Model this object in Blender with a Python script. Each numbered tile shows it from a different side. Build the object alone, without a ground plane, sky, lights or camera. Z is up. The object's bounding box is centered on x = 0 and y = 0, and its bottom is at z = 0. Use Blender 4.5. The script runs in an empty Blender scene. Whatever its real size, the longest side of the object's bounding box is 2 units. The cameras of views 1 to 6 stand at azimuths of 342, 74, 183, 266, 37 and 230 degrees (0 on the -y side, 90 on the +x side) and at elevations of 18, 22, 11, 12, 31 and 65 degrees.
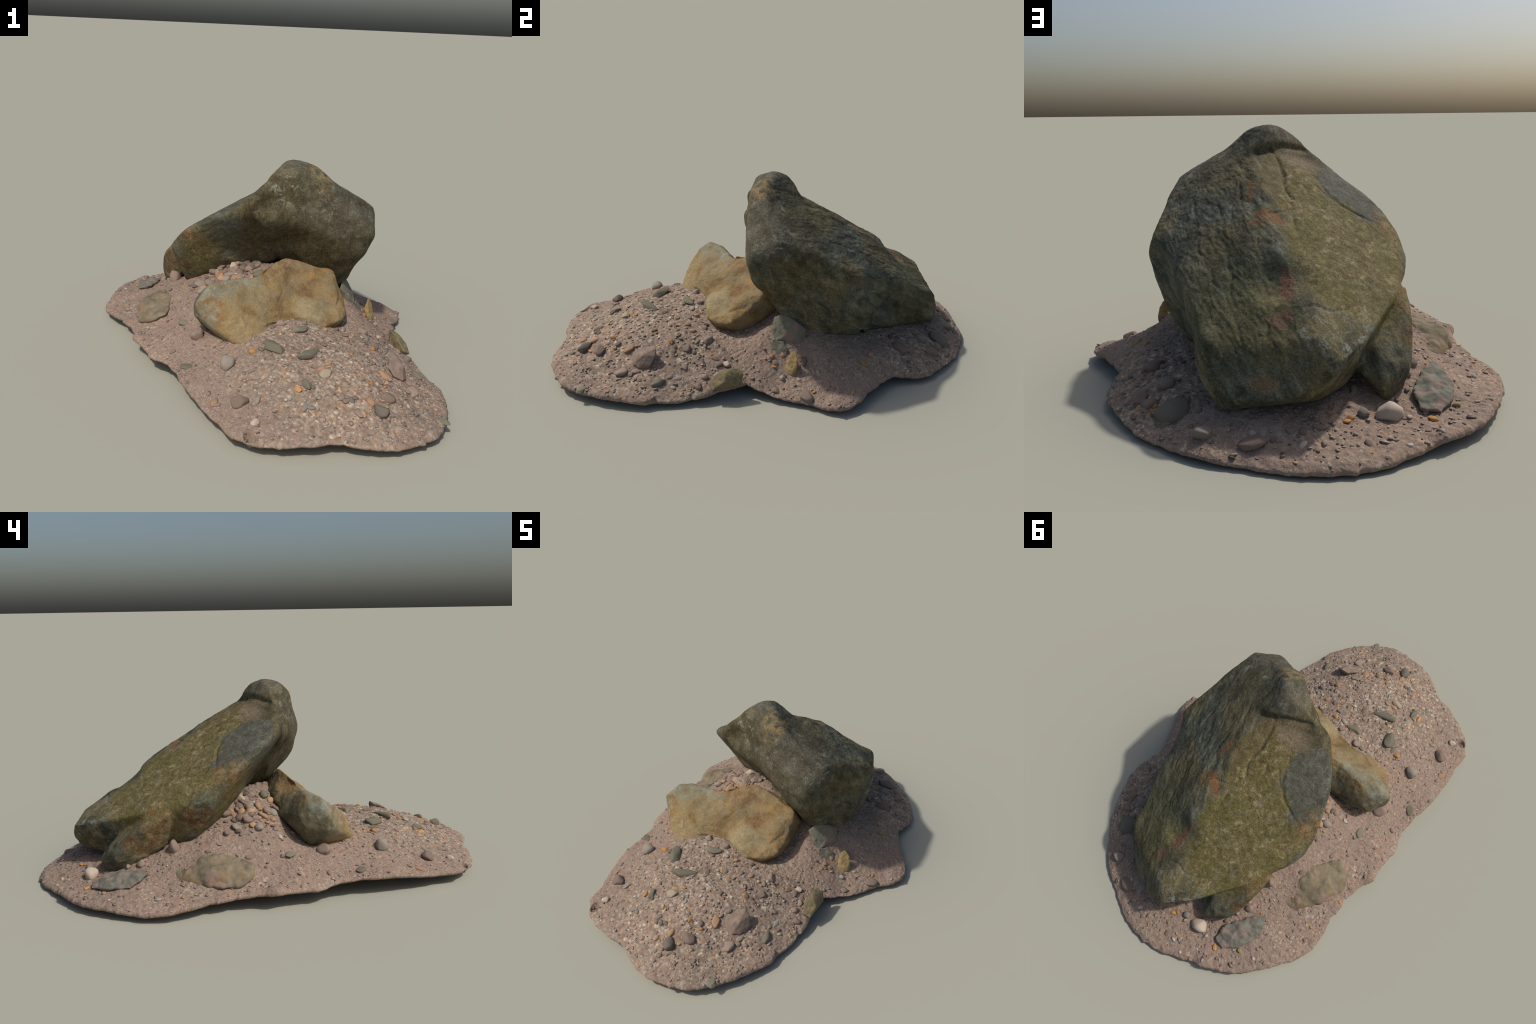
# A leaning slab boulder propped on a smaller ochre rock, both sitting in a
# lifted patch of pinkish gravel (thin shell with a rounded, ragged lip).
import bpy, bmesh, math, random
import numpy as np
from mathutils import Vector, Matrix, Euler

rng = np.random.default_rng(7)
random.seed(7)
COL = bpy.context.scene.collection

# ---------------------------------------------------------------- noise tools
_perm = np.random.default_rng(3).permutation(512)
_grad = np.random.default_rng(4).normal(size=(512, 3))
_grad /= np.linalg.norm(_grad, axis=1, keepdims=True)


def perlin(P, freq=1.0, seed=0):
    """vectorised gradient noise, P is (n,3); about -0.7..0.7"""
    Q = np.asarray(P, float) * freq + seed * 17.31
    i = np.floor(Q).astype(int)
    f = Q - i
    w = f * f * f * (f * (f * 6 - 15) + 10)
    out = np.zeros(len(Q))
    for dx in (0, 1):
        for dy in (0, 1):
            for dz in (0, 1):
                h = _perm[(_perm[(_perm[(i[:, 0] + dx) & 511] + i[:, 1] + dy) & 511] + i[:, 2] + dz) & 511]
                g = _grad[h]
                d = f - np.array([dx, dy, dz])
                wt = (w[:, 0] if dx else 1 - w[:, 0]) * (w[:, 1] if dy else 1 - w[:, 1]) * (w[:, 2] if dz else 1 - w[:, 2])
                out += wt * (g * d).sum(1)
    return out


def fbm(P, freq, octaves=4, seed=0, gain=0.5):
    r = np.zeros(len(P))
    a = 1.0
    for o in range(octaves):
        r += a * perlin(P, freq * 2 ** o, seed + o)
        a *= gain
    return r


def smoothstep(a, b, x):
    t = np.clip((x - a) / (b - a), 0, 1)
    return t * t * (3 - 2 * t)


def polyline_distance(P, line):
    L = np.array(line, float)
    best = np.full(len(P), 9.0)
    for a, b in zip(L[:-1], L[1:]):
        d = b - a
        t = np.clip(((P - a) @ d) / (d @ d), 0, 1)
        best = np.minimum(best, np.linalg.norm(P - a - t[:, None] * d, axis=1))
    return best


# ---------------------------------------------------------------- mesh tools
def get_verts(me):
    a = np.empty(len(me.vertices) * 3)
    me.vertices.foreach_get("co", a)
    return a.reshape(-1, 3)


def set_verts(me, P):
    me.vertices.foreach_set("co", np.ascontiguousarray(P).ravel())
    me.update()


def get_normals(me):
    a = np.empty(len(me.vertices) * 3)
    me.vertex_normals.foreach_get("vector", a)
    return a.reshape(-1, 3)


def new_object(name, me, mat=None, parent=None, smooth=True):
    ob = bpy.data.objects.new(name, me)
    COL.objects.link(ob)
    if mat is not None and not me.materials:
        me.materials.append(mat)
    if parent is not None:
        ob.parent = parent
    if smooth:
        me.polygons.foreach_set("use_smooth", np.ones(len(me.polygons), bool))
    return ob


def relax(me, rounds=6, factor=0.5):
    """even out the surface (uniform Laplacian)"""
    n = len(me.vertices)
    e = np.empty(len(me.edges) * 2, np.int32)
    me.edges.foreach_get("vertices", e)
    e = e.reshape(-1, 2)
    deg = np.bincount(e.ravel(), minlength=n)[:, None].clip(1)
    P = get_verts(me)
    for _ in range(rounds):
        S = np.stack([np.bincount(e[:, 0], P[e[:, 1], k], n) + np.bincount(e[:, 1], P[e[:, 0], k], n) for k in range(3)], 1)
        P = P + factor * (S / deg - P)
    set_verts(me, P)


def hull_rock(name, lobes, voxel=0.006, smooth=8):
    """union of convex lobes (each a list of corner points), fused and worn round"""
    bm = bmesh.new()
    for pts in lobes:
        b2 = bmesh.new()
        for p in pts:
            b2.verts.new(p)
        r = bmesh.ops.convex_hull(b2, input=b2.verts)
        bad = [g for g in r["geom_interior"] if isinstance(g, bmesh.types.BMVert)]
        bmesh.ops.delete(b2, geom=bad, context='VERTS')
        bmesh.ops.recalc_face_normals(b2, faces=b2.faces)
        m2 = bpy.data.meshes.new("lobe")
        b2.to_mesh(m2)
        b2.free()
        bm.from_mesh(m2)
        bpy.data.meshes.remove(m2)
    me = bpy.data.meshes.new(name + "_raw")
    bm.to_mesh(me)
    bm.free()
    ob = bpy.data.objects.new(name + "_raw", me)
    COL.objects.link(ob)
    m = ob.modifiers.new("fuse", 'REMESH')
    m.mode = 'VOXEL'
    m.voxel_size = voxel
    m.adaptivity = 0
    s = ob.modifiers.new("wear", 'SMOOTH')
    s.factor = 0.5
    s.iterations = smooth
    dg = bpy.context.evaluated_depsgraph_get()
    out = bpy.data.meshes.new_from_object(ob.evaluated_get(dg))
    bpy.data.objects.remove(ob)
    bpy.data.meshes.remove(me)
    out.name = name
    return out


# ---------------------------------------------------------------- node tools
class Mat:
    def __init__(self, name, rough=0.9):
        self.m = bpy.data.materials.new(name)
        self.m.use_nodes = True
        self.t = self.m.node_tree
        self.bsdf = self.t.nodes["Principled BSDF"]
        self.bsdf.inputs["Roughness"].default_value = rough
        self.bsdf.inputs["Specular IOR Level"].default_value = 0.25
        self.tc = self.t.nodes.new("ShaderNodeTexCoord")

    def node(self, kind, **kw):
        n = self.t.nodes.new(kind)
        for k, v in kw.items():
            setattr(n, k, v)
        return n

    def link(self, a, b):
        self.t.links.new(a, b)

    def coord(self, scale=(1, 1, 1), rot=(0, 0, 0), src=None):
        mp = self.node("ShaderNodeMapping")
        mp.inputs["Scale"].default_value = scale
        mp.inputs["Rotation"].default_value = rot
        self.link(src or self.tc.outputs["Object"], mp.inputs["Vector"])
        return mp.outputs["Vector"]

    def noise(self, scale, detail=4, rough=0.55, vec=None, color=False, dist=0.0):
        n = self.node("ShaderNodeTexNoise")
        n.inputs["Scale"].default_value = scale
        n.inputs["Detail"].default_value = detail
        n.inputs["Roughness"].default_value = rough
        n.inputs["Distortion"].default_value = dist
        self.link(vec or self.tc.outputs["Object"], n.inputs["Vector"])
        if color:
            return n.outputs["Color"]
        # spread the noise over the whole 0..1 range so that ramps get real contrast
        m = self.node("ShaderNodeMapRange")
        m.inputs["From Min"].default_value = 0.14
        m.inputs["From Max"].default_value = 0.86
        self.link(n.outputs["Fac"], m.inputs["Value"])
        return m.outputs[0]

    def voronoi(self, scale, out="Color", vec=None, feature='F1'):
        n = self.node("ShaderNodeTexVoronoi", feature=feature)
        n.inputs["Scale"].default_value = scale
        self.link(vec or self.tc.outputs["Object"], n.inputs["Vector"])
        return n.outputs[out]

    def ramp(self, fac, stops, constant=False):
        n = self.node("ShaderNodeValToRGB")
        cr = n.color_ramp
        cr.interpolation = 'CONSTANT' if constant else 'LINEAR'
        rgba = [(c, c, c, 1) if isinstance(c, (int, float)) else (*c, 1) for _, c in stops]
        cr.elements[1].position = stops[-1][0]
        cr.elements[1].color = rgba[-1]
        cr.elements[0].position = stops[0][0]
        cr.elements[0].color = rgba[0]
        for (p, _), c in zip(stops[1:-1], rgba[1:-1]):
            cr.elements.new(p).color = c
        self.link(fac, n.inputs["Fac"])
        return n.outputs["Color"]

    def mix(self, fac, a, b, mode='MIX'):
        n = self.node("ShaderNodeMix", data_type='RGBA', blend_type=mode)
        for sock, v in ((n.inputs[0], fac), (n.inputs[6], a), (n.inputs[7], b)):
            if isinstance(v, (int, float)):
                sock.default_value = v if sock == n.inputs[0] else (v, v, v, 1)
            elif isinstance(v, tuple):
                sock.default_value = (*v, 1)
            else:
                self.link(v, sock)
        return n.outputs[2]

    def math(self, op, a, b=None, clamp=False):
        n = self.node("ShaderNodeMath", operation=op, use_clamp=clamp)
        for sock, v in zip(n.inputs, (a, b)):
            if v is None:
                continue
            if isinstance(v, (int, float)):
                sock.default_value = v
            else:
                self.link(v, sock)
        return n.outputs[0]

    def warp(self, amount, scale, detail=3):
        """object coordinates pushed about by noise, for ragged mask borders"""
        c = self.noise(scale, detail, 0.6, color=True)
        s = self.node("ShaderNodeVectorMath", operation='SUBTRACT')
        self.link(c, s.inputs[0])
        s.inputs[1].default_value = (0.5, 0.5, 0.5)
        k = self.node("ShaderNodeVectorMath", operation='SCALE')
        self.link(s.outputs[0], k.inputs[0])
        k.inputs["Scale"].default_value = amount
        a = self.node("ShaderNodeVectorMath", operation='ADD')
        self.link(self.tc.outputs["Object"], a.inputs[0])
        self.link(k.outputs[0], a.inputs[1])
        return a.outputs[0]

    def blob(self, vec, centre, radii, yaw=0.0, soft=0.15):
        """ellipsoid mask, 1 inside"""
        s = self.node("ShaderNodeVectorMath", operation='SUBTRACT')
        self.link(vec, s.inputs[0])
        s.inputs[1].default_value = centre
        r = self.node("ShaderNodeMapping")
        r.inputs["Rotation"].default_value = (0, 0, -yaw)
        self.link(s.outputs[0], r.inputs["Vector"])
        d = self.node("ShaderNodeVectorMath", operation='DIVIDE')
        self.link(r.outputs[0], d.inputs[0])
        d.inputs[1].default_value = radii
        l = self.node("ShaderNodeVectorMath", operation='LENGTH')
        self.link(d.outputs[0], l.inputs[0])
        mr = self.node("ShaderNodeMapRange", interpolation_type='SMOOTHSTEP')
        mr.inputs["From Min"].default_value = 1 + soft
        mr.inputs["From Max"].default_value = 1 - soft
        self.link(l.outputs["Value"], mr.inputs["Value"])
        return mr.outputs[0]

    def union(self, *ms):
        r = ms[0]
        for m in ms[1:]:
            r = self.math('MAXIMUM', r, m)
        return r

    def bump(self, height, strength=0.3, dist=0.01, chain=None):
        n = self.node("ShaderNodeBump")
        n.inputs["Strength"].default_value = strength
        n.inputs["Distance"].default_value = dist
        self.link(height, n.inputs["Height"])
        if chain is not None:
            self.link(chain, n.inputs["Normal"])
        return n.outputs[0]

    def finish(self, color, normal=None):
        self.link(color, self.bsdf.inputs["Base Color"])
        if normal is not None:
            self.link(normal, self.bsdf.inputs["Normal"])
        return self.m


# ---------------------------------------------------------------- materials
def gravel_material():
    M = Mat("pink_gravel", 0.95)
    w = M.warp(0.010, 45, 2)
    grains = [(0.0, (0.205, 0.150, 0.112)), (0.12, (0.320, 0.245, 0.188)), (0.28, (0.255, 0.190, 0.145)),
              (0.44, (0.365, 0.290, 0.222)), (0.56, (0.275, 0.228, 0.180)), (0.66, (0.290, 0.190, 0.150)),
              (0.74, (0.460, 0.380, 0.292)), (0.83, (0.180, 0.148, 0.120)), (0.89, (0.310, 0.288, 0.240)),
              (0.952, (0.45, 0.235, 0.080)), (0.966, (0.52, 0.455, 0.365))]
    fines = [(0.0, (0.175, 0.126, 0.100)), (0.18, (0.290, 0.216, 0.172)), (0.36, (0.265, 0.172, 0.142)), (0.50, (0.235, 0.188, 0.150)),
             (0.62, (0.350, 0.270, 0.215)), (0.74, (0.205, 0.172, 0.138)), (0.82, (0.300, 0.155, 0.130)), (0.90, (0.42, 0.35, 0.275))]

    def cells(scale, tab):
        sep = M.node("ShaderNodeSeparateColor")
        M.link(M.voronoi(scale, "Color", w), sep.inputs[0])
        col = M.ramp(sep.outputs[0], tab, True)
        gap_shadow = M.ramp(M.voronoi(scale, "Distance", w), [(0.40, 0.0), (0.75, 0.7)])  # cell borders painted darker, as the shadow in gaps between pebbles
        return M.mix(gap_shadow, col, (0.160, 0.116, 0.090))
    coarse = cells(68, grains)
    mid = cells(125, grains)
    fine = cells(260, fines)
    c = M.mix(M.ramp(M.noise(30, 3), [(0.40, 0.0), (0.56, 1.0)]), mid, coarse)
    front = M.union(M.blob(w, (0.08, -0.62, 0.1), (0.38, 0.36, 0.4), 0, 0.5), M.blob(w, (0.40, 0.60, 0.1), (0.2, 0.3, 0.3), 0, 0.5))
    k = M.math('ADD', M.math('MULTIPLY', front, 0.75), M.ramp(M.noise(7, 4), [(0.35, 0.0), (0.75, 0.8)]), True)
    c = M.mix(k, fine, c)
    sand = M.mix(M.noise(300, 2), (0.190, 0.138, 0.110), (0.340, 0.256, 0.206))
    c = M.mix(M.math('MULTIPLY', M.ramp(M.noise(11, 4), [(0.35, 0.1), (0.7, 0.55)]), M.math('SUBTRACT', 1.0, M.math('MULTIPLY', front, 0.8))), c, sand)
    tone = M.ramp(M.noise(4.0, 4), [(0.25, (0.97, 0.98, 0.96)), (0.75, (1.17, 1.12, 1.07))])
    c = M.mix(1.0, c, tone, 'MULTIPLY')
    n1 = M.bump(M.voronoi(72, "Distance", w), 0.35, 0.006)
    n2 = M.bump(M.noise(240, 3), 0.35, 0.003, n1)
    return M.finish(c, n2)


def boulder_material():
    M = Mat("mossy_dark_schist", 0.85)
    streak = M.coord((1.0, 1.0, 1.0), (0.55, 0.15, -0.5))
    st = M.coord((26, 7, 26), (0, 0, 0), streak)
    base = M.ramp(M.noise(1.0, 6, 0.62, st, dist=0.6),
                  [(0.30, (0.046, 0.045, 0.033)), (0.46, (0.088, 0.085, 0.062)), (0.60, (0.132, 0.121, 0.084)),
                   (0.74, (0.200, 0.190, 0.145))])
    # brown weathering on the front, olive on the rest
    big = M.ramp(M.noise(5, 4), [(0.35, (0.88, 0.95, 0.95)), (0.62, (1.15, 1.02, 0.72))])
    c = M.mix(1.0, base, big, 'MULTIPLY')
    w = M.warp(0.09, 14, 4)
    ww = M.warp(0.05, 26, 4)
    front = M.blob(w, (0.02, -0.10, 0.52), (0.42, 0.22, 0.28), 0.25, 0.3)
    brown = M.ramp(M.noise(1.0, 7, 0.72, M.coord((30, 30, 11), (0.3, 0.6, 0)), dist=0.5), [(0.25, (0.030, 0.022, 0.010)), (0.45, (0.062, 0.048, 0.021)), (0.62, (0.092, 0.075, 0.038)), (0.8, (0.150, 0.135, 0.088))])
    c = M.mix(M.math('MULTIPLY', front, 0.85), c, brown)
    # grey head and shoulder
    grey = M.ramp(M.noise(20, 7, 0.7, dist=0.4), [(0.25, (0.044, 0.037, 0.024)), (0.48, (0.090, 0.078, 0.054)), (0.75, (0.160, 0.150, 0.112))])
    head = M.union(M.blob(w, (0.27, -0.12, 0.68), (0.20, 0.10, 0.16), 0.0, 0.3), M.blob(w, (0.05, 0.0, 0.83), (0.11, 0.09, 0.07), 0, 0.3))
    c = M.mix(M.math('MULTIPLY', head, 0.7), c, grey)
    # moss / ochre sheet on the west plane of the back
    moss = M.union(M.blob(w, (-0.21, 0.42, 0.42), (0.20, 0.30, 0.26), 0.25, 0.12),
                   M.blob(w, (-0.05, 0.20, 0.64), (0.09, 0.20, 0.2), 0.1, 0.15),
                   M.blob(w, (-0.28, 0.30, 0.46), (0.12, 0.22, 0.2), 0.0, 0.15))
    mosscol = M.ramp(M.noise(34, 8, 0.74, dist=0.4), [(0.32, (0.075, 0.055, 0.017)), (0.46, (0.130, 0.102, 0.038)), (0.58, (0.180, 0.145, 0.064)), (0.70, (0.30, 0.26, 0.15))])
    mosscol = M.mix(M.ramp(M.noise(9, 3), [(0.42, 0.0), (0.62, 0.8)]), mosscol, M.ramp(M.noise(60, 4), [(0.3, (0.080, 0.070, 0.018)), (0.7, (0.165, 0.135, 0.045))]))
    c = M.mix(M.math('MULTIPLY', moss, 0.95), c, mosscol)
    # greener growth on the east plane, low
    green = M.blob(w, (0.10, 0.62, 0.33), (0.17, 0.16, 0.15), 0.3, 0.5)
    c = M.mix(M.math('MULTIPLY', green, 0.55), c, M.ramp(M.noise(40, 5, 0.7), [(0.3, (0.045, 0.046, 0.015)), (0.7, (0.125, 0.115, 0.042))]))
    # panel between the two cracks
    panel = M.blob(ww, (0.035, 0.185, 0.68), (0.045, 0.14, 0.12), 0.05, 0.2)
    c = M.mix(M.math('MULTIPLY', panel, 0.8), c, M.ramp(M.noise(30, 5, 0.65), [(0.3, (0.090, 0.068, 0.028)), (0.7, (0.175, 0.130, 0.058))]))
    # bare blue-grey scar beside the moss
    scar = M.union(M.blob(w, (-0.215, 0.085, 0.615), (0.085, 0.14, 0.13), 0.45, 0.08),
                   M.blob(w, (-0.285, 0.165, 0.54), (0.05, 0.07, 0.09), 0.3, 0.08))
    c = M.mix(M.math('MULTIPLY', scar, 0.92), c, M.ramp(M.noise(34, 5, 0.6), [(0.25, (0.050, 0.051, 0.038)), (0.75, (0.108, 0.106, 0.080))]))
    # pinkish dusty hollow just below the head
    dust = M.blob(w, (-0.06, 0.05, 0.71), (0.075, 0.055, 0.06), 0.3, 0.4)
    c = M.mix(M.math('MULTIPLY', dust, 0.6), c, (0.165, 0.122, 0.085))
    # rust along the west rim and on the foot
    rustm = M.union(M.blob(ww, (-0.35, 0.17, 0.50), (0.05, 0.09, 0.06), 0.3, 0.3), M.blob(ww, (-0.40, 0.38, 0.31), (0.07, 0.22, 0.06), 0.0, 0.4),
                    M.blob(ww, (-0.40, 0.53, 0.22), (0.06, 0.12, 0.05), 0.0, 0.4))
    rustc = M.ramp(M.noise(24, 5, 0.65), [(0.3, (0.075, 0.042, 0.020)), (0.5, (0.165, 0.092, 0.036)), (0.72, (0.29, 0.20, 0.10))])
    rustk = M.ramp(M.noise(20, 4), [(0.36, 0.1), (0.58, 0.9)])
    c = M.mix(M.math('MULTIPLY', rustm, rustk), c, rustc)
    # orange and red flake scars on the back
    for ctr, rad, yaw, col, col2 in (((0.035, 0.385, 0.54), (0.060, 0.020, 0.05), -0.45, (0.24, 0.105, 0.040), (0.15, 0.085, 0.040)),
                                     ((0.075, 0.41, 0.51), (0.030, 0.014, 0.05), -0.3, (0.24, 0.12, 0.05), (0.17, 0.085, 0.04)),
                                     ((-0.028, 0.60, 0.38), (0.022, 0.075, 0.06), 0.15, (0.19, 0.090, 0.055), (0.115, 0.062, 0.042)),
                                     ((-0.02, 0.71, 0.31), (0.035, 0.03, 0.04), 0.0, (0.20, 0.115, 0.065), (0.14, 0.09, 0.06)),
                                     ((0.10, 0.27, 0.635), (0.014, 0.06, 0.05), 0.1, (0.20, 0.10, 0.045), (0.14, 0.085, 0.04)),
                                     ((0.02, 0.80, 0.17), (0.05, 0.05, 0.03), 0.0, (0.21, 0.14, 0.07), (0.15, 0.11, 0.06))):
        k = M.blob(M.warp(0.03, 45, 3), ctr, rad, yaw, 0.25)
        c = M.mix(M.math('MULTIPLY', k, 0.85), c, M.mix(M.noise(50, 4), col2, col))
    # pale lichen flecks, thickest on crests and lower lip
    fleck = M.ramp(M.noise(26, 9, 0.78, dist=0.6), [(0.53, 0.0), (0.66, 0.85)])
    crest = M.union(M.blob(w, (-0.18, 0.76, 0.27), (0.17, 0.10, 0.07), -0.4, 0.5), M.blob(w, (0.38, -0.08, 0.63), (0.14, 0.1, 0.06), 0, 0.5),
                    M.blob(ww, (-0.01, -0.11, 0.75), (0.06, 0.06, 0.08), 0, 0.5), M.blob(ww, (0.165, -0.15, 0.69), (0.035, 0.06, 0.12), 0, 0.4), M.blob(ww, (0.26, -0.05, 0.715), (0.14, 0.03, 0.04), -0.2, 0.4),
                    M.blob(w, (0.17, 0.33, 0.54), (0.05, 0.05, 0.05), 0, 0.5))
    fm = M.math('MULTIPLY', fleck, M.math('ADD', M.math('MULTIPLY', crest, 0.85), 0.30), True)
    c = M.mix(fm, c, (0.235, 0.245, 0.195))
    tan = M.blob(w, (0.15, -0.10, 0.77), (0.05, 0.05, 0.10), 0, 0.5)
    c = M.mix(M.math('MULTIPLY', tan, M.ramp(M.noise(28, 5, 0.7), [(0.4, 0.0), (0.6, 0.7)])), c, (0.30, 0.21, 0.09))
    speck = M.ramp(M.noise(170, 3, 0.7), [(0.36, 0.72), (0.66, 1.3)])
    c = M.mix(1.0, c, speck, 'MULTIPLY')
    n1 = M.bump(M.noise(1.0, 6, 0.65, st, dist=0.6), 0.25, 0.010)
    n2 = M.bump(M.noise(120, 4, 0.7), 0.3, 0.003, n1)
    return M.finish(c, n2)


def ochre_material():
    M = Mat("ochre_rock", 0.88)
    w = M.warp(0.07, 16, 4)
    c = M.ramp(M.noise(9, 8, 0.70, dist=0.4), [(0.18, (0.120, 0.078, 0.036)), (0.34, (0.225, 0.150, 0.060)), (0.46, (0.275, 0.205, 0.098)), (0.58, (0.295, 0.232, 0.122)), (0.70, (0.240, 0.200, 0.112)), (0.84, (0.175, 0.158, 0.100))])
    rust = M.union(M.blob(w, (-0.02, -0.12, 0.39), (0.12, 0.06, 0.05), 0, 0.5), M.blob(w, (0.09, -0.20, 0.33), (0.06, 0.06, 0.06), 0, 0.5),
                   M.blob(w, (-0.36, -0.30, 0.30), (0.05, 0.05, 0.07), 0, 0.5))
    c = M.mix(M.math('MULTIPLY', rust, M.ramp(M.noise(26, 5, 0.65), [(0.38, 0.1), (0.6, 0.75)])), c, (0.205, 0.105, 0.040))
    orange = M.blob(w, (0.20, -0.17, 0.34), (0.12, 0.12, 0.12), 0, 0.6)
    c = M.mix(M.math('MULTIPLY', orange, M.ramp(M.noise(45, 4, 0.6), [(0.5, 0.0), (0.66, 0.7)])), c, (0.37, 0.205, 0.062))
    pale = M.blob(w, (0.07, -0.27, 0.245), (0.075, 0.08, 0.055), 0, 0.2)
    c = M.mix(M.math('MULTIPLY', pale, 0.7), c, M.mix(M.noise(60, 4), (0.235, 0.195, 0.108), (0.355, 0.305, 0.178)))
    dark = M.union(M.blob(w, (-0.40, -0.17, 0.25), (0.10, 0.10, 0.12), 0, 0.25), M.blob(w, (-0.25, -0.09, 0.30), (0.16, 0.055, 0.12), 0, 0.3),
                   M.blob(w, (0.02, -0.03, 0.33), (0.12, 0.05, 0.12), 0, 0.3))
    darkc = M.ramp(M.noise(18, 6, 0.6), [(0.3, (0.075, 0.070, 0.044)), (0.55, (0.125, 0.118, 0.075)), (0.75, (0.20, 0.175, 0.10))])
    c = M.mix(M.math('MULTIPLY', dark, 0.9), c, darkc)
    lich = M.union(M.blob(w, (-0.36, -0.22, 0.36), (0.11, 0.07, 0.04), 0, 0.5), M.blob(w, (-0.38, -0.29, 0.27), (0.035, 0.04, 0.10), 0, 0.5),
                   M.blob(w, (-0.20, -0.18, 0.365), (0.10, 0.03, 0.025), 0, 0.5))
    c = M.mix(M.math('MULTIPLY', lich, M.ramp(M.noise(20, 7, 0.7), [(0.34, 0.0), (0.6, 0.9)])), c, (0.25, 0.275, 0.215))
    fl = M.ramp(M.noise(34, 7, 0.7), [(0.60, 0.0), (0.74, 0.6)])
    c = M.mix(M.math('MULTIPLY', fl, 0.8), c, (0.325, 0.300, 0.215))
    gb = M.ramp(M.noise(13, 6, 0.7, dist=0.5), [(0.62, 0.0), (0.80, 0.65)])
    c = M.mix(gb, c, (0.200, 0.195, 0.135))
    blot = M.ramp(M.noise(17, 6, 0.72, dist=0.7), [(0.62, 0.0), (0.82, 0.7)])
    c = M.mix(blot, c, (0.120, 0.078, 0.036))
    big = M.ramp(M.noise(5, 4, 0.6), [(0.3, (0.72, 0.73, 0.80)), (0.7, (1.08, 1.02, 0.98))])
    c = M.mix(1.0, c, big, 'MULTIPLY')
    crack = M.ramp(M.voronoi(9, "Distance", w, 'DISTANCE_TO_EDGE'), [(0.0, 0.7), (0.03, 1.0)])
    c = M.mix(0.25, c, M.mix(1.0, c, crack, 'MULTIPLY'))
    c = M.mix(1.0, c, M.ramp(M.noise(150, 3, 0.7), [(0.30, 0.86), (0.70, 1.14)]), 'MULTIPLY')
    n1 = M.bump(M.noise(26, 7, 0.7), 0.5, 0.012)
    n2 = M.bump(M.noise(130, 4, 0.7), 0.3, 0.003, n1)
    return M.finish(c, n2)


def stone_material(name, lo, hi, fleck=None, per_island=False, scale=30):
    M = Mat(name, 0.88)
    if per_island:
        rnd = M.node("ShaderNodeNewGeometry").outputs["Random Per Island"]
    else:
        rnd = M.node("ShaderNodeObjectInfo").outputs["Random"]
    c = M.mix(M.ramp(M.noise(scale, 5, 0.65), [(0.3, 0.0), (0.7, 1.0)]), lo, hi)
    c = M.mix(1.0, c, M.ramp(rnd, [(0.0, 0.80), (1.0, 1.2)]), 'MULTIPLY')
    if fleck:
        c = M.mix(M.ramp(M.noise(scale * 1.7, 4, 0.7), [(0.55, 0.0), (0.7, 0.8)]), c, fleck)
    n = M.bump(M.noise(scale * 3, 4, 0.6), 0.3, 0.004)
    return M.finish(c, n)


def dusty_material(name, lo, hi, warm):
    """half buried rock whose colour fades into the gravel dust"""
    M = Mat(name, 0.92)
    c = M.mix(M.ramp(M.noise(22, 6, 0.65), [(0.3, 0.0), (0.7, 1.0)]), lo, hi)
    c = M.mix(M.ramp(M.noise(13, 5, 0.6), [(0.52, 0.0), (0.68, 0.7)]), c, warm)
    c = M.mix(M.ramp(M.noise(11, 4, 0.6, dist=0.4), [(0.55, 0.0), (0.68, 0.75)]), c, M.mix(M.noise(200, 2), (0.21, 0.14, 0.112), (0.35, 0.24, 0.195)))
    n = M.bump(M.noise(60, 5, 0.65), 0.4, 0.006)
    return M.finish(c, n)


MAT = dict(
    gravel=gravel_material(), boulder=boulder_material(), ochre=ochre_material(),
    brown=stone_material("brown_stone", (0.170, 0.122, 0.094), (0.245, 0.182, 0.144)),
    pink=stone_material("pink_brown_stone", (0.225, 0.165, 0.130), (0.315, 0.238, 0.190)),
    green=stone_material("green_grey_stone", (0.135, 0.122, 0.085), (0.215, 0.196, 0.142)),
    dark=stone_material("dark_grey_stone", (0.120, 0.104, 0.080), (0.19, 0.168, 0.132)),
    slate=stone_material("slate_stone", (0.155, 0.138, 0.110), (0.245, 0.222, 0.180)),
    cream=stone_material("cream_stone", (0.36, 0.285, 0.20), (0.50, 0.42, 0.31)),
    white=stone_material("pale_stone", (0.36, 0.29, 0.225), (0.54, 0.45, 0.36)),
    greywhite=stone_material("grey_white_stone", (0.205, 0.175, 0.140), (0.37, 0.325, 0.268)),
    orange=stone_material("orange_stone", (0.38, 0.185, 0.06), (0.52, 0.28, 0.10)),
    tan=stone_material("tan_stone", (0.33, 0.20, 0.115), (0.44, 0.28, 0.165)),
    yellow=stone_material("yellow_ochre_stone", (0.26, 0.182, 0.080), (0.40, 0.285, 0.128), (0.20, 0.16, 0.085)),
    edge=stone_material("ochre_green_stone", (0.15, 0.132, 0.082), (0.27, 0.212, 0.115), (0.32, 0.222, 0.105)),
    outcrop=dusty_material("grey_green_outcrop", (0.13, 0.125, 0.09), (0.215, 0.20, 0.155), (0.17, 0.155, 0.115)),
    buried=dusty_material("mossy_buried_rock", (0.140, 0.116, 0.074), (0.245, 0.202, 0.138), (0.24, 0.16, 0.075)),
    greyslab=dusty_material("grey_buried_slab", (0.12, 0.118, 0.092), (0.205, 0.20, 0.16), (0.18, 0.165, 0.125)),
)

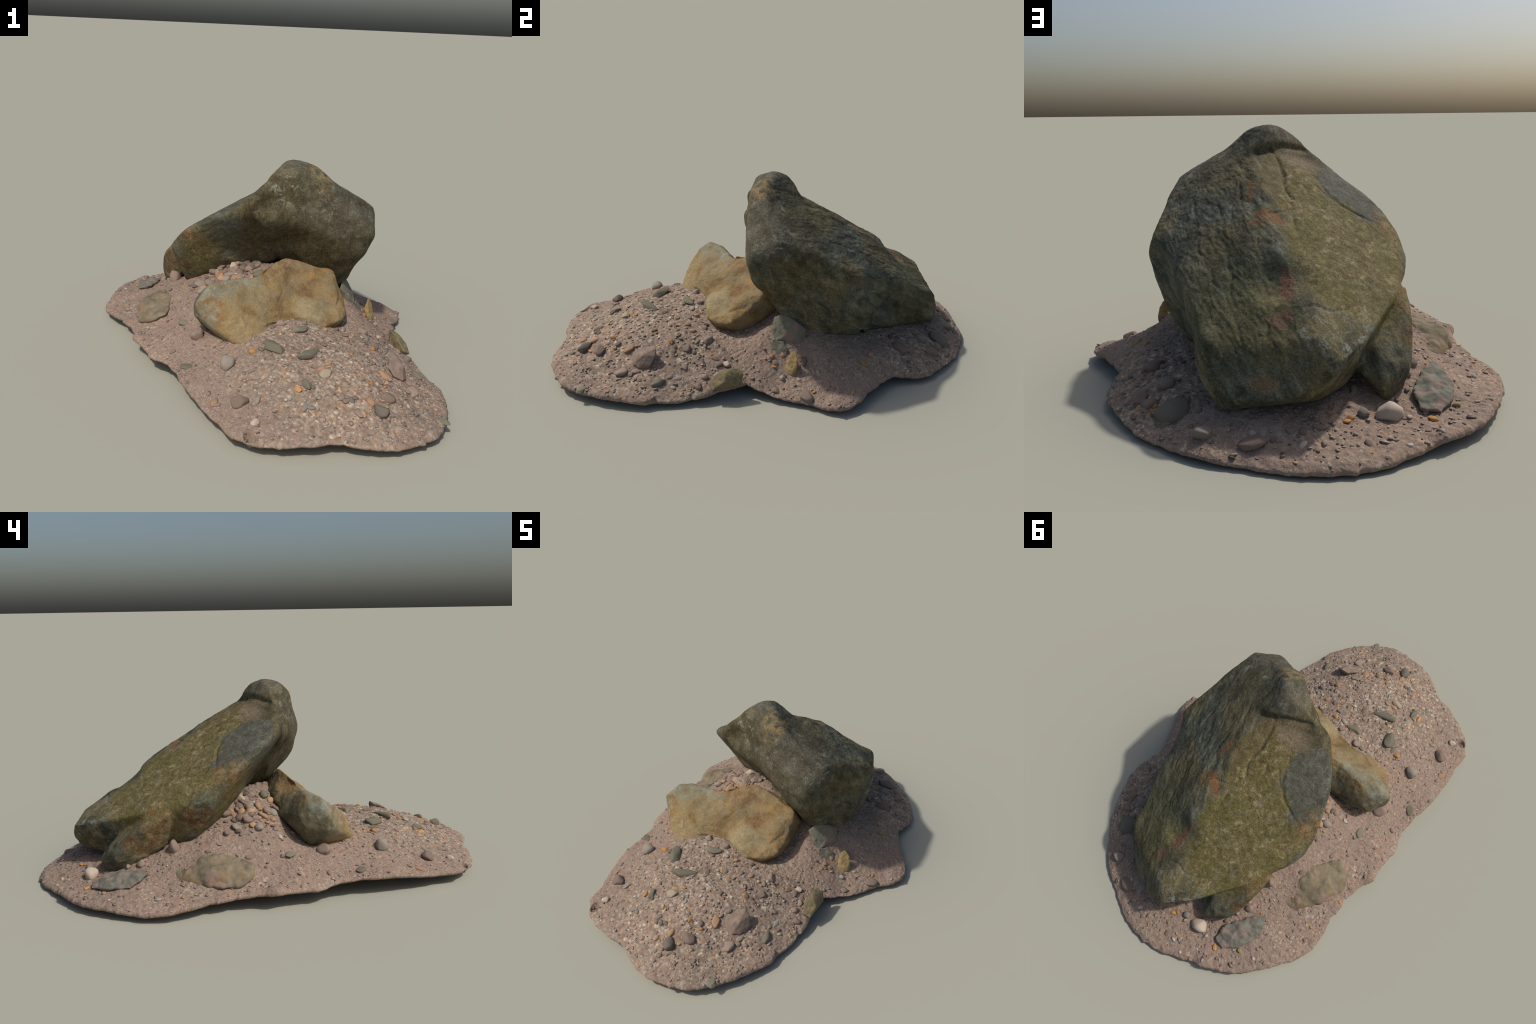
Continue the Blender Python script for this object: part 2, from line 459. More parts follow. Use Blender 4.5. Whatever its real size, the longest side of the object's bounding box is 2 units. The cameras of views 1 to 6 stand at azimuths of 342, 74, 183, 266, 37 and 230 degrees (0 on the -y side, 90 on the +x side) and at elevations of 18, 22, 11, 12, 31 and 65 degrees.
# ---------------------------------------------------------------- root
root = bpy.data.objects.new("leaning_boulder_on_gravel", None)
COL.objects.link(root)
root["label"] = "dark mossy slab boulder leaning on ochre rock in pinkish gravel"
root["category"] = "boulder"

# ---------------------------------------------------------------- gravel patch
# Rim of the patch, counter-clockwise from due east: x, y, height of the lip.
RIM = [(0.700, 0.105, 0.028), (0.694, 0.140, 0.026), (0.669, 0.201, 0.036), (0.621, 0.251, 0.045), (0.570, 0.330, 0.046),
       (0.520, 0.420, 0.042), (0.536, 0.525, 0.026), (0.522, 0.580, 0.022), (0.460, 0.685, 0.020), (0.403, 0.765, 0.014),
       (0.350, 0.815, 0.010), (0.290, 0.865, 0.010), (0.190, 0.925, 0.016), (0.112, 0.950, 0.010), (0.021, 0.975, 0.008),
       (-0.068, 0.996, 0.009), (-0.147, 0.997, 0.010), (-0.241, 0.975, 0.010), (-0.298, 0.950, 0.012), (-0.352, 0.912, 0.016),
       (-0.416, 0.862, 0.021), (-0.460, 0.850, 0.034), (-0.508, 0.806, 0.028), (-0.572, 0.748, 0.032), (-0.628, 0.649, 0.034),
       (-0.655, 0.580, 0.028), (-0.690, 0.500, 0.026), (-0.701, 0.404, 0.036), (-0.680, 0.333, 0.043), (-0.660, 0.290, 0.045),
       (-0.641, 0.254, 0.047), (-0.628, 0.176, 0.054), (-0.612, 0.155, 0.052), (-0.612, 0.060, 0.062), (-0.630, -0.010, 0.068),
       (-0.603, -0.064, 0.064), (-0.583, -0.175, 0.060), (-0.530, -0.272, 0.068), (-0.520, -0.312, 0.071), (-0.511, -0.370, 0.074),
       (-0.497, -0.514, 0.072), (-0.475, -0.597, 0.062), (-0.434, -0.718, 0.047), (-0.411, -0.803, 0.047), (-0.350, -0.872, 0.044),
       (-0.268, -0.906, 0.046), (-0.196, -0.924, 0.050), (-0.116, -0.925, 0.050), (-0.054, -0.940, 0.048), (-0.018, -0.964, 0.044),
       (0.044, -0.982, 0.043), (0.119, -0.996, 0.036), (0.196, -0.982, 0.032), (0.277, -0.962, 0.034), (0.340, -0.915, 0.034),
       (0.383, -0.868, 0.035), (0.452, -0.738, 0.034), (0.488, -0.655, 0.026), (0.480, -0.600, 0.025), (0.497, -0.520, 0.021),
       (0.494, -0.460, 0.028), (0.498, -0.407, 0.034), (0.480, -0.344, 0.042), (0.478, -0.269, 0.048), (0.466, -0.226, 0.050),
       (0.495, -0.189, 0.042), (0.566, -0.092, 0.022), (0.624, 0.008, 0.020), (0.680, 0.066, 0.022)]
# Spot heights of the gravel surface.
SPOTS = [(0.30, -0.66, 0.103), (-0.02, -0.67, 0.172), (0.12, -0.87, 0.092), (0.22, -0.69, 0.130), (-0.16, -0.50, 0.202), (-0.04, -0.57, 0.198),
         (-0.02, -0.40, 0.214), (-0.34, -0.50, 0.146), (-0.35, -0.69, 0.098), (-0.31, -0.80, 0.078), (-0.12, -0.71, 0.150), (0.41, -0.30, 0.095),
         (0.42, -0.06, 0.134), (0.30, -0.10, 0.212), (0.20, -0.19, 0.176), (0.26, -0.20, 0.168), (0.24, -0.10, 0.205), (-0.33, 0.80, 0.048), (-0.42, 0.74, 0.050), (-0.50, 0.66, 0.060),
         (0.18, 0.87, 0.046), (0.31, -0.735, 0.080), (0.17, -0.81, 0.108), (0.275, -0.35, 0.172), (0.285, -0.45, 0.146), (0.41, -0.58, 0.074),
         (0.59, 0.0, 0.046), (0.515, -0.11, 0.036), (0.25, -0.50, 0.166), (0.40, 0.49, 0.099), (0.32, 0.63, 0.096), (0.50, 0.28, 0.108),
         (-0.42, -0.08, 0.165), (-0.35, -0.05, 0.215), (-0.38, 0.09, 0.212), (-0.49, 0.256, 0.138), (-0.445, 0.267, 0.170), (-0.43, 0.15, 0.172), (-0.52, 0.12, 0.118), (-0.47, -0.37, 0.102), (-0.41, -0.22, 0.158), (-0.22, 0.15, 0.280),
         (-0.25, 0.08, 0.275), (-0.15, 0.06, 0.315), (-0.12, 0.11, 0.345), (-0.209, 0.16, 0.312), (-0.29, 0.24, 0.245), (0.10, -0.04, 0.345), (-0.07, 0.0, 0.318), (-0.19, -0.03, 0.264), (-0.28, -0.07, 0.228), (-0.36, 0.40, 0.182), (-0.38, 0.55, 0.130), (-0.40, 0.30, 0.182), (-0.20, 0.79, 0.070),
         (-0.58, 0.19, 0.082), (-0.46, 0.06, 0.132), (-0.46, 0.43, 0.120), (0.15, -0.30, 0.184), (-0.33, -0.17, 0.178), (-0.27, -0.39, 0.180),
         (-0.04, -0.34, 0.236), (0.09, -0.32, 0.208), (0.475, -0.04, 0.090), (0.385, -0.29, 0.108), (0.13, -0.73, 0.152), (-0.24, -0.47, 0.190),
         (-0.43, -0.62, 0.078), (-0.28, -0.69, 0.106), (0.29, 0.75, 0.056), (0.40, 0.65, 0.064), (0.37, 0.34, 0.136), (0.41, 0.18, 0.160),
         (0.38, 0.06, 0.190), (0.31, -0.02, 0.235), (0.13, 0.79, 0.082), (0.0, 0.86, 0.076), (-0.32, 0.34, 0.200), (-0.37, 0.63, 0.095),
         (0.0, 0.04, 0.352), (0.10, 0.02, 0.335), (0.0, 0.3, 0.22), (0.1, 0.55, 0.12), (-0.15, 0.6, 0.11), (-0.1, -0.2, 0.22), (0.45, -0.75, 0.052),
         (0.28, -0.56, 0.140), (-0.10, -0.84, 0.100), (0.0, -0.90, 0.085), (-0.55, 0.52, 0.070), (0.45, 0.40, 0.118), (0.60, 0.16, 0.068), (0.48, 0.14, 0.118), (0.55, 0.20, 0.090)]

rim = np.array(RIM)
rim_a = np.arctan2(rim[:, 1], rim[:, 0])
order = np.argsort(rim_a)
rim_a, rim = rim_a[order], rim[order]
rim_r = np.hypot(rim[:, 0], rim[:, 1])


def rim_at(theta):
    """radius and lip height of the rim in direction theta"""
    th = (theta + np.pi) % (2 * np.pi) - np.pi
    A = np.concatenate([rim_a - 2 * np.pi, rim_a, rim_a + 2 * np.pi])
    return np.interp(th, A, np.tile(rim_r, 3)), np.interp(th, A, np.tile(rim[:, 2], 3))


# smooth (biharmonic) interpolation of the spot heights and the rim
_k = np.array(SPOTS)
_rim_in = np.stack([rim[:, 0] * 0.975, rim[:, 1] * 0.975, rim[:, 2] + 0.020], 1)
_K = np.concatenate([_k, _rim_in])


def _phi(r2):
    return 0.5 * r2 * np.log(r2 + 1e-9)


def _solve():
    n = len(_K)
    d2 = ((_K[:, None, :2] - _K[None, :, :2]) ** 2).sum(2)
    A = np.zeros((n + 3, n + 3))
    A[:n, :n] = _phi(d2) + np.eye(n) * 4e-4
    A[:n, n] = 1
    A[:n, n + 1:] = _K[:, :2]
    A[n:, :n] = A[:n, n:].T
    b = np.zeros(n + 3)
    b[:n] = _K[:, 2]
    return np.linalg.solve(A, b)


_w = _solve()


def field(x, y):
    x, y = np.atleast_1d(x).astype(float), np.atleast_1d(y).astype(float)
    out = np.empty(len(x))
    for s in range(0, len(x), 20000):
        q = np.stack([x[s:s + 20000], y[s:s + 20000]], 1)
        d2 = ((q[:, None] - _K[None, :, :2]) ** 2).sum(2)
        out[s:s + 20000] = _phi(d2) @ _w[:-3] + _w[-3] + q @ _w[-2:]
    return out


def ground(x, y):
    """height of the gravel surface, with lumps, dents and the rounded lip"""
    x, y = np.atleast_1d(x).astype(float), np.atleast_1d(y).astype(float)
    P = np.stack([x, y, np.zeros(len(x))], 1)
    z = field(x, y)
    z += 0.006 * fbm(P, 9, 3, 2) + 0.0055 * fbm(P, 30, 3, 5, 0.6)
    d = np.hypot(x + 0.352, y + 0.835)                       # small hole near the front rim
    z += 0.012 * np.exp(-(np.hypot(x + 0.36, y + 0.80) / 0.03) ** 2) - 0.045 * np.exp(-(d / 0.020) ** 4)
    z += 0.014 * np.exp(-(np.hypot(x + 0.617, y - 0.0) / 0.028) ** 2)   # lump on the west rim
    r = np.hypot(x, y)
    R, zr = rim_at(np.arctan2(y, x))
    e = np.clip((R - r) / 0.030, 0, 1)
    lip = 1 - np.sqrt(np.clip(1 - (1 - e) ** 2, 0, 1))
    return np.maximum(z * (1 - lip) + (zr + 0.004) * lip, 0.006)


def build_mound():
    NT, NR = 1080, 230
    th = np.linspace(-np.pi, np.pi, NT, endpoint=False)
    R, zr = rim_at(th)
    ring = np.stack([np.cos(th), np.sin(th), np.zeros(NT)], 1)
    rag = 0.001 + 0.009 * fbm(ring * R[:, None], 16, 4, 9, 0.6)
    sp = perlin(ring * R[:, None], 30, 12)
    rag += 0.045 * np.clip(sp - 0.28, 0, 1)                   # torn spikes
    t = np.linspace(0, 1, NR) ** 0.72
    t[0] = 0.004
    rr = t[:, None] * (R + rag * 0)[None, :]
    x, y = rr * np.cos(th), rr * np.sin(th)
    z = ground(x.ravel(), y.ravel()).reshape(x.shape)
    push = (smoothstep(0.93, 1.0, t)[:, None] * rag[None, :])
    x, y = x + push * np.cos(th), y + push * np.sin(th)
    # gravel relief: one rounded bump per pebble cell
    P = np.stack([x.ravel(), y.ravel(), np.zeros(x.size)], 1)
    rel = 0.0024 * fbm(P, 75, 2, 21) + 0.0016 * perlin(P, 170, 23)
    z += rel.reshape(x.shape) * (1 - 0.6 * smoothstep(0.97, 1.0, t))[:, None]
    z = np.maximum(z, 0.004)
    rows = [np.stack([x, y, z], 2)]
    # lip rolls under, then the underside runs back inside a thin shell
    last = rows[0][-1]
    under = []
    for inset, drop in ((0.002, 0.005), (0.007, 0.009), (0.016, 0.010)):
        q = last.copy()
        q[:, 0] -= inset * np.cos(th)
        q[:, 1] -= inset * np.sin(th)
        q[:, 2] = np.maximum(q[:, 2] - drop, 0.0)
        under.append(q)
    for f in (0.955, 0.92, 0.86, 0.78, 0.68, 0.55, 0.40, 0.22, 0.05):
        xx, yy = f * R * np.cos(th), f * R * np.sin(th)
        zz = np.maximum(ground(xx, yy) - 0.022, 0.0)
        under.append(np.stack([xx, yy, zz], 1))
    V = np.concatenate([rows[0], np.array(under)], 0)
    nr = V.shape[0]
    V[:, :, 2] -= V[:, :, 2].min()
    idx = np.arange(nr * NT).reshape(nr, NT)
    a, b = idx[:-1], idx[1:]
    F = np.stack([a, b, np.roll(b, -1, 1), np.roll(a, -1, 1)], 2).reshape(-1, 4)
    verts = V.reshape(-1, 3)
    faces = [tuple(f) for f in F.tolist()] + [tuple(idx[0].tolist()), tuple(idx[-1][::-1].tolist())]
    me = bpy.data.meshes.new("gravel_mound")
    me.from_pydata(verts.tolist(), [], faces)
    bm = bmesh.new()
    bm.from_mesh(me)
    bmesh.ops.recalc_face_normals(bm, faces=bm.faces)
    bm.to_mesh(me)
    bm.free()
    return new_object("gravel_mound", me, MAT["gravel"], root)


mound = build_mound()

# ---------------------------------------------------------------- the leaning boulder
SLAB = [(-0.105, -0.055, 0.712), (-0.165, -0.068, 0.675), (-0.203, -0.050, 0.648), (-0.290, 0.020, 0.570), (-0.348, 0.098, 0.540),
        (-0.392, 0.170, 0.474), (-0.414, 0.245, 0.404), (-0.402, 0.320, 0.362), (-0.380, 0.400, 0.347),
        (-0.354, 0.500, 0.339), (-0.302, 0.620, 0.297), (-0.255, 0.728, 0.272), (-0.182, 0.836, 0.240), (-0.120, 0.795, 0.292),
        (-0.152, 0.842, 0.190), (-0.060, 0.858, 0.150), (0.010, 0.842, 0.130), (0.090, 0.834, 0.130), (0.150, 0.775, 0.215), (0.185, 0.745, 0.240),
        (0.150, 0.790, 0.080), (0.190, 0.755, 0.120), (0.250, 0.604, 0.328), (0.285, 0.525, 0.385), (0.325, 0.432, 0.430), (0.352, 0.382, 0.432), (0.348, 0.376, 0.380), (0.338, 0.370, 0.310),
        (0.412, 0.060, 0.583), (0.418, 0.154, 0.532), (0.424, 0.228, 0.496), (0.414, 0.290, 0.466),
        (0.110, 0.090, 0.740), (0.050, 0.060, 0.752), (0.030, 0.240, 0.650), (0.050, 0.400, 0.567),
        (0.010, 0.520, 0.480), (-0.060, 0.655, 0.390), (-0.044, 0.272, 0.602), (-0.272, 0.222, 0.525),
        (-0.277, 0.009, 0.578), (-0.219, -0.033, 0.596), (-0.168, -0.066, 0.609), (-0.385, 0.230, 0.350), (-0.330, 0.330, 0.195), (-0.290, 0.500, 0.170),
        (-0.318, 0.291, 0.215), (-0.251, 0.186, 0.290), (-0.129, 0.099, 0.350),
        (-0.20, 0.64, 0.100), (-0.12, 0.80, 0.120), (0.28, 0.38, 0.140), (0.19, 0.57, 0.100), (0.0, 0.065, 0.392), (0.03, 0.24, 0.200)]
BLOCK = [(0.390, -0.065, 0.640), (0.404, -0.100, 0.645), (0.416, -0.100, 0.604), (0.352, -0.206, 0.572), (0.366, -0.204, 0.530), (0.300, -0.196, 0.618),
         (0.190, -0.164, 0.690), (0.340, -0.168, 0.445), (0.312, -0.142, 0.408), (0.296, -0.094, 0.358), (0.272, -0.040, 0.280), (0.262, -0.010, 0.230),
         (0.412, 0.060, 0.585), (0.420, 0.154, 0.532), (0.428, 0.228, 0.498), (0.420, 0.290, 0.470), (0.445, 0.285, 0.425), (0.452, 0.245, 0.395),
         (0.404, 0.298, 0.290), (0.372, 0.325, 0.215), (0.412, 0.262, 0.280), (0.345, 0.130, 0.180), (0.320, 0.090, 0.120), (0.290, 0.320, 0.090),
         (-0.074, -0.104, 0.622), (0.004, -0.132, 0.632), (0.000, -0.110, 0.690), (-0.135, -0.082, 0.614), (-0.120, -0.080, 0.655), (0.125, -0.055, 0.435), (0.165, -0.075, 0.414), (0.22, 0.28, 0.15), (0.17, -0.165, 0.545)]
HEAD = [(0.056, -0.012, 0.838), (0.003, -0.020, 0.828), (-0.042, -0.038, 0.797), (-0.092, -0.058, 0.738), (-0.062, -0.020, 0.757), (0.106, -0.030, 0.826),
        (0.050, 0.046, 0.820), (0.062, 0.072, 0.790), (0.070, 0.082, 0.762), (0.110, 0.092, 0.742), (0.164, 0.012, 0.757), (0.221, -0.030, 0.738), (0.302, -0.052, 0.696),
        (0.376, -0.068, 0.660), (0.155, -0.080, 0.798), (0.212, -0.090, 0.764), (0.285, -0.105, 0.720), (0.362, -0.110, 0.674), (0.402, -0.100, 0.645), (0.04, -0.090, 0.814),
        (0.0, -0.098, 0.776), (-0.005, -0.106, 0.735), (0.19, -0.164, 0.700), (0.15, -0.156, 0.715), (0.124, -0.142, 0.765), (-0.150, -0.080, 0.676), (-0.06, -0.088, 0.620),
        (0.25, -0.15, 0.60), (0.20, 0.0, 0.55), (0.36, -0.08, 0.62), (0.30, 0.05, 0.638), (0.21, 0.12, 0.672), (0.396, 0.010, 0.616), (0.36, 0.03, 0.626),
        (-0.168, -0.066, 0.612), (-0.18, -0.05, 0.640)]
SHOULDER = [(0.302, -0.055, 0.692), (0.376, -0.068, 0.656), (0.396, 0.008, 0.614), (0.412, 0.058, 0.584), (0.355, 0.060, 0.614), (0.250, 0.060, 0.662), (0.200, 0.110, 0.674),
            (0.164, 0.030, 0.730), (0.390, -0.070, 0.636), (0.30, 0.0, 0.55), (0.35, -0.10, 0.55), (0.15, 0.0, 0.60)]
FILLET = [(0.420, 0.285, 0.465), (0.404, 0.294, 0.290), (0.368, 0.320, 0.210), (0.352, 0.382, 0.430), (0.322, 0.425, 0.426), (0.298, 0.436, 0.300), (0.285, 0.420, 0.190),
          (0.25, 0.30, 0.30), (0.30, 0.36, 0.12)]
FOOT = [(-0.356, 0.48, 0.334), (-0.396, 0.40, 0.342), (-0.35, 0.46, 0.335), (-0.398, 0.545, 0.262), (-0.398, 0.575, 0.200), (-0.384, 0.640, 0.150), (-0.345, 0.680, 0.120), (-0.300, 0.712, 0.130), (-0.345, 0.670, 0.170),
        (-0.390, 0.440, 0.310), (-0.378, 0.400, 0.280), (-0.345, 0.420, 0.190), (-0.370, 0.600, 0.080), (-0.320, 0.690, 0.070), (-0.30, 0.70, 0.080),
        (-0.20, 0.55, 0.15), (-0.25, 0.45, 0.25), (-0.29, 0.66, 0.20), (-0.24, 0.67, 0.15), (-0.25, 0.60, 0.25), (-0.392, 0.48, 0.302), (-0.375, 0.58, 0.245)]

CRACKS = [[(0.050, 0.063, 0.755), (0.016, 0.097, 0.722), (-0.008, 0.178, 0.668), (-0.014, 0.245, 0.628), (-0.036, 0.275, 0.602)],
          [(0.087, 0.106, 0.742), (0.086, 0.188, 0.695), (0.071, 0.235, 0.665), (0.073, 0.290, 0.636), (0.056, 0.338, 0.604)],
          [(0.10, 0.40, 0.535), (0.02, 0.372, 0.565), (-0.02, 0.355, 0.572)],
          [(0.00, 0.535, 0.455), (0.012, 0.60, 0.405), (-0.02, 0.645, 0.37), (0.015, 0.70, 0.32), (0.02, 0.75, 0.28)],
          [(-0.03, 0.30, 0.59), (-0.05, 0.42, 0.515), (-0.075, 0.49, 0.47)],
          [(-0.110, 0.10, 0.655), (-0.150, 0.165, 0.61), (-0.205, 0.205, 0.56), (-0.296, 0.215, 0.52)]]


# points the finished surface has to pass through: break of slope, face centres, contact line
ON_BOULDER = [(-0.044, 0.272, 0.600), (0.023, 0.391, 0.558), (-0.019, 0.597, 0.387), (-0.027, 0.711, 0.326), (-0.272, 0.222, 0.523), (-0.354, 0.211, 0.487),
              (-0.062, -0.031, 0.757), (-0.176, -0.068, 0.618), (0.394, -0.065, 0.640), (0.318, 0.431, 0.426), (0.106, 0.092, 0.738),
              (0.333, -0.206, 0.562), (-0.277, 0.009, 0.578), (-0.219, -0.033, 0.596), (-0.168, -0.066, 0.609), (-0.074, -0.108, 0.623), (0.004, -0.135, 0.632),
              (0.098, -0.099, 0.807), (0.124, -0.141, 0.765), (0.149, -0.155, 0.721), (0.164, 0.011, 0.753), (0.221, -0.027, 0.728), (0.302, -0.050, 0.690), (0.375, -0.070, 0.657),
              (0.412, 0.060, 0.585), (0.420, 0.154, 0.532), (0.428, 0.228, 0.496), (0.276, 0.541, 0.372), (0.250, 0.602, 0.327), (0.210, 0.728, 0.218),
              (0.351, 0.381, 0.428), (0.346, 0.384, 0.380), (0.336, 0.380, 0.310), (0.265, 0.480, 0.275), (0.228, 0.580, 0.205), (-0.318, 0.291, 0.221), (-0.288, 0.228, 0.262),
              (-0.209, 0.150, 0.320), (-0.129, 0.099, 0.355), (0.000, 0.045, 0.388), (0.105, -0.048, 0.424), (0.161, -0.075, 0.414), (-0.298, 0.417, 0.414),
              (-0.356, 0.499, 0.338), (-0.232, 0.224, 0.542), (-0.192, -0.042, 0.652), (-0.145, -0.072, 0.690), (0.056, -0.025, 0.436), (0.127, -0.079, 0.442), (0.203, -0.134, 0.452),
              (0.249, -0.157, 0.445), (0.288, -0.152, 0.422), (0.313, -0.126, 0.392), (-0.060, -0.079, 0.656), (0.068, -0.117, 0.722), (0.072, -0.126, 0.655),
              (0.036, -0.105, 0.770), (-0.069, -0.066, 0.541), (-0.380, 0.400, 0.345), (-0.412, 0.245, 0.402), (-0.075, 0.020, 0.468), (-0.170, 0.060, 0.445), (0.050, -0.045, 0.500)]


def sculpt(me, anchors, sigma=0.05, rounds=4):
    """draw the surface along its normals onto the anchor points"""
    A = np.array(anchors)
    for _ in range(rounds):
        P, N = get_verts(me), get_normals(me)
        s = np.empty(len(A))
        for i, a in enumerate(A):
            k = np.argmin(((P - a) ** 2).sum(1))
            s[i] = (a - P[k]) @ N[k]
        num, den = np.zeros(len(P)), np.full(len(P), 0.35)
        for i, a in enumerate(A):
            w = np.exp(-((P - a) ** 2).sum(1) / sigma ** 2)
            num += w * np.clip(s[i], -0.03, 0.03)
            den += w
        set_verts(me, P + N * (num / den)[:, None])


BEDDING = [[(0.22, 0.14, 0), (0.20, 0.30, 0), (0.16, 0.46, 0)], [(0.30, 0.20, 0), (0.27, 0.36, 0), (0.22, 0.50, 0)], [(0.15, 0.50, 0), (0.13, 0.62, 0), (0.09, 0.75, 0)],
           [(-0.06, 0.70, 0), (-0.16, 0.68, 0), (-0.27, 0.60, 0)], [(0.14, 0.20, 0), (0.13, 0.34, 0), (0.10, 0.46, 0)], [(0.20, 0.52, 0), (0.16, 0.66, 0)],
           [(-0.12, 0.16, 0), (-0.15, 0.18, 0), (-0.22, 0.21, 0), (-0.30, 0.21, 0)]]
HEAD_STEP = [(-0.075, -0.028, 0.745), (-0.040, 0.005, 0.752), (0.010, 0.038, 0.757), (0.055, 0.066, 0.752), (0.090, 0.092, 0.745)]


def dress_boulder():
    me = hull_rock("boulder", [SLAB, BLOCK, HEAD, SHOULDER, FILLET, FOOT], 0.005, 18)
    sculpt(me, ON_BOULDER, 0.055, 3)
    relax(me, 10)
    sculpt(me, ON_BOULDER, 0.05, 2)
    relax(me, 4)
    P = get_verts(me)
    N = get_normals(me)
    # slow swells and foliated chips
    R = np.array(Euler((0.55, 0.15, -0.5)).to_matrix())
    Q = P @ R.T
    d = 0.004 * fbm(P, 8, 4, 31)
    chips = fbm(Q * np.array([17, 6, 17]), 1.0, 4, 41, 0.6)
    back = smoothstep(0.0, 0.5, N[:, 1]) * smoothstep(0.1, 0.5, N[:, 2])
    east = smoothstep(-0.08, 0.06, P[:, 0] + 0.25 * (P[:, 1] - 0.4))
    d += 0.0013 * chips * (0.4 + 0.7 * back + 0.8 * back * east)
    # flakes: the schist breaks in short overlapping plates on the east half of the back
    q = fbm(Q * np.array([17, 3.5, 17]), 1.0, 4, 51, 0.6) * 2.6
    step = (q - np.floor(q))
    d += 0.0020 * (smoothstep(0.0, 0.80, step) - smoothstep(0.86, 1.0, step) - 0.4) * back * east
    d += 0.0012 * fbm(P, 60, 2, 61)
    jit = 0.008 * np.stack([perlin(P, 18, 71), perlin(P, 18, 72), perlin(P, 18, 73)], 1)
    for i, line in enumerate(CRACKS):
        q = polyline_distance(P + jit, line)
        d -= (0.010 if i < 2 else 0.004) * np.exp(-(q / 0.0065) ** 2)
    # long bedding cracks down the back, and the step under the head
    flat = np.array([1.0, 1.0, 0.0])
    for line in BEDDING:
        q = polyline_distance((P + 2.6 * jit) * flat, np.array(line) * flat)
        d -= 0.0040 * np.exp(-(q / 0.005) ** 2) * back * smoothstep(-0.25, 0.15, perlin(P, 9, 81))
    q = polyline_distance(P + 0.5 * jit, HEAD_STEP)
    d -= 0.011 * np.exp(-(q / 0.013) ** 2)
    # panel between the first two cracks is sunk a little
    d -= 0.006 * np.exp(-(np.hypot((P[:, 0] - 0.035) / 0.045, (P[:, 1] - 0.18) / 0.13)) ** 4) * back
    set_verts(me, P + N * d[:, None])
    return new_object("boulder", me, MAT["boulder"], root)


boulder = dress_boulder()

# ---------------------------------------------------------------- the ochre rock under it
LEFT = [(-0.350, -0.220, 0.378), (-0.315, -0.165, 0.368), (-0.362, -0.272, 0.346), (-0.418, -0.250, 0.312), (-0.418, -0.236, 0.255), (-0.400, -0.150, 0.262),
        (-0.372, -0.128, 0.305), (-0.350, -0.170, 0.165), (-0.372, -0.296, 0.236), (-0.302, -0.348, 0.190), (-0.255, -0.382, 0.178), (-0.140, -0.385, 0.175),
        (-0.155, -0.158, 0.372), (-0.310, -0.100, 0.250), (-0.150, -0.050, 0.260), (-0.10, -0.28, 0.10), (0.0, -0.21, 0.285), (0.0, -0.14, 0.34), (-0.25, -0.33, 0.12)]
RIGHT = [(-0.115, -0.140, 0.397), (-0.050, -0.104, 0.412), (0.015, -0.080, 0.426), (0.119, -0.074, 0.398), (0.238, -0.093, 0.360), (0.248, -0.110, 0.335),
         (0.226, -0.143, 0.326), (0.213, -0.186, 0.312), (0.246, -0.145, 0.300), (0.256, -0.188, 0.262), (0.242, -0.258, 0.216), (0.204, -0.305, 0.212), (0.186, -0.316, 0.220), (0.095, -0.330, 0.190), (0.025, -0.312, 0.242),
         (0.008, -0.215, 0.292), (0.245, -0.040, 0.270), (0.235, -0.100, 0.212), (0.216, -0.170, 0.150), (0.172, -0.270, 0.140), (0.140, -0.030, 0.365), (0.0, -0.01, 0.30),
         (-0.03, -0.24, 0.28), (-0.10, -0.20, 0.25), (0.0, -0.30, 0.15)]
MIDDLE = [(-0.205, -0.180, 0.362), (-0.122, -0.150, 0.384), (-0.050, -0.110, 0.402), (-0.205, -0.296, 0.285), (-0.122, -0.205, 0.328), (0.008, -0.212, 0.290),
          (0.060, -0.165, 0.312), (0.044, -0.147, 0.334), (-0.081, -0.301, 0.233), (-0.194, -0.343, 0.232), (0.025, -0.300, 0.236), (0.10, -0.23, 0.25), (-0.10, -0.10, 0.2), (0.05, -0.10, 0.2),
          (-0.1, -0.28, 0.12), (-0.16, -0.07, 0.29), (-0.06, -0.065, 0.355), (0.0, -0.02, 0.33), (-0.28, -0.10, 0.26), (-0.03, -0.235, 0.288), (-0.075, -0.268, 0.276), (-0.02, -0.290, 0.252), (0.035, -0.305, 0.240)]
ON_OCHRE = [(-0.122, -0.202, 0.328), (0.044, -0.147, 0.334), (0.064, -0.170, 0.311), (-0.087, -0.140, 0.376), (0.008, -0.212, 0.292), (0.120, -0.169, 0.296), (0.153, -0.113, 0.355),
            (0.119, -0.078, 0.390), (0.213, -0.184, 0.310), (0.226, -0.143, 0.324), (0.186, -0.313, 0.221), (0.238, -0.095, 0.357), (-0.009, -0.230, 0.278), (0.025, -0.305, 0.238),
            (-0.206, -0.296, 0.287), (-0.205, -0.199, 0.359), (-0.352, -0.249, 0.354), (-0.194, -0.343, 0.232), (-0.297, -0.332, 0.265), (0.157, -0.263, 0.240), (-0.081, -0.301, 0.231),
            (0.244, -0.140, 0.305), (-0.350, -0.220, 0.376), (-0.315, -0.165, 0.366)]


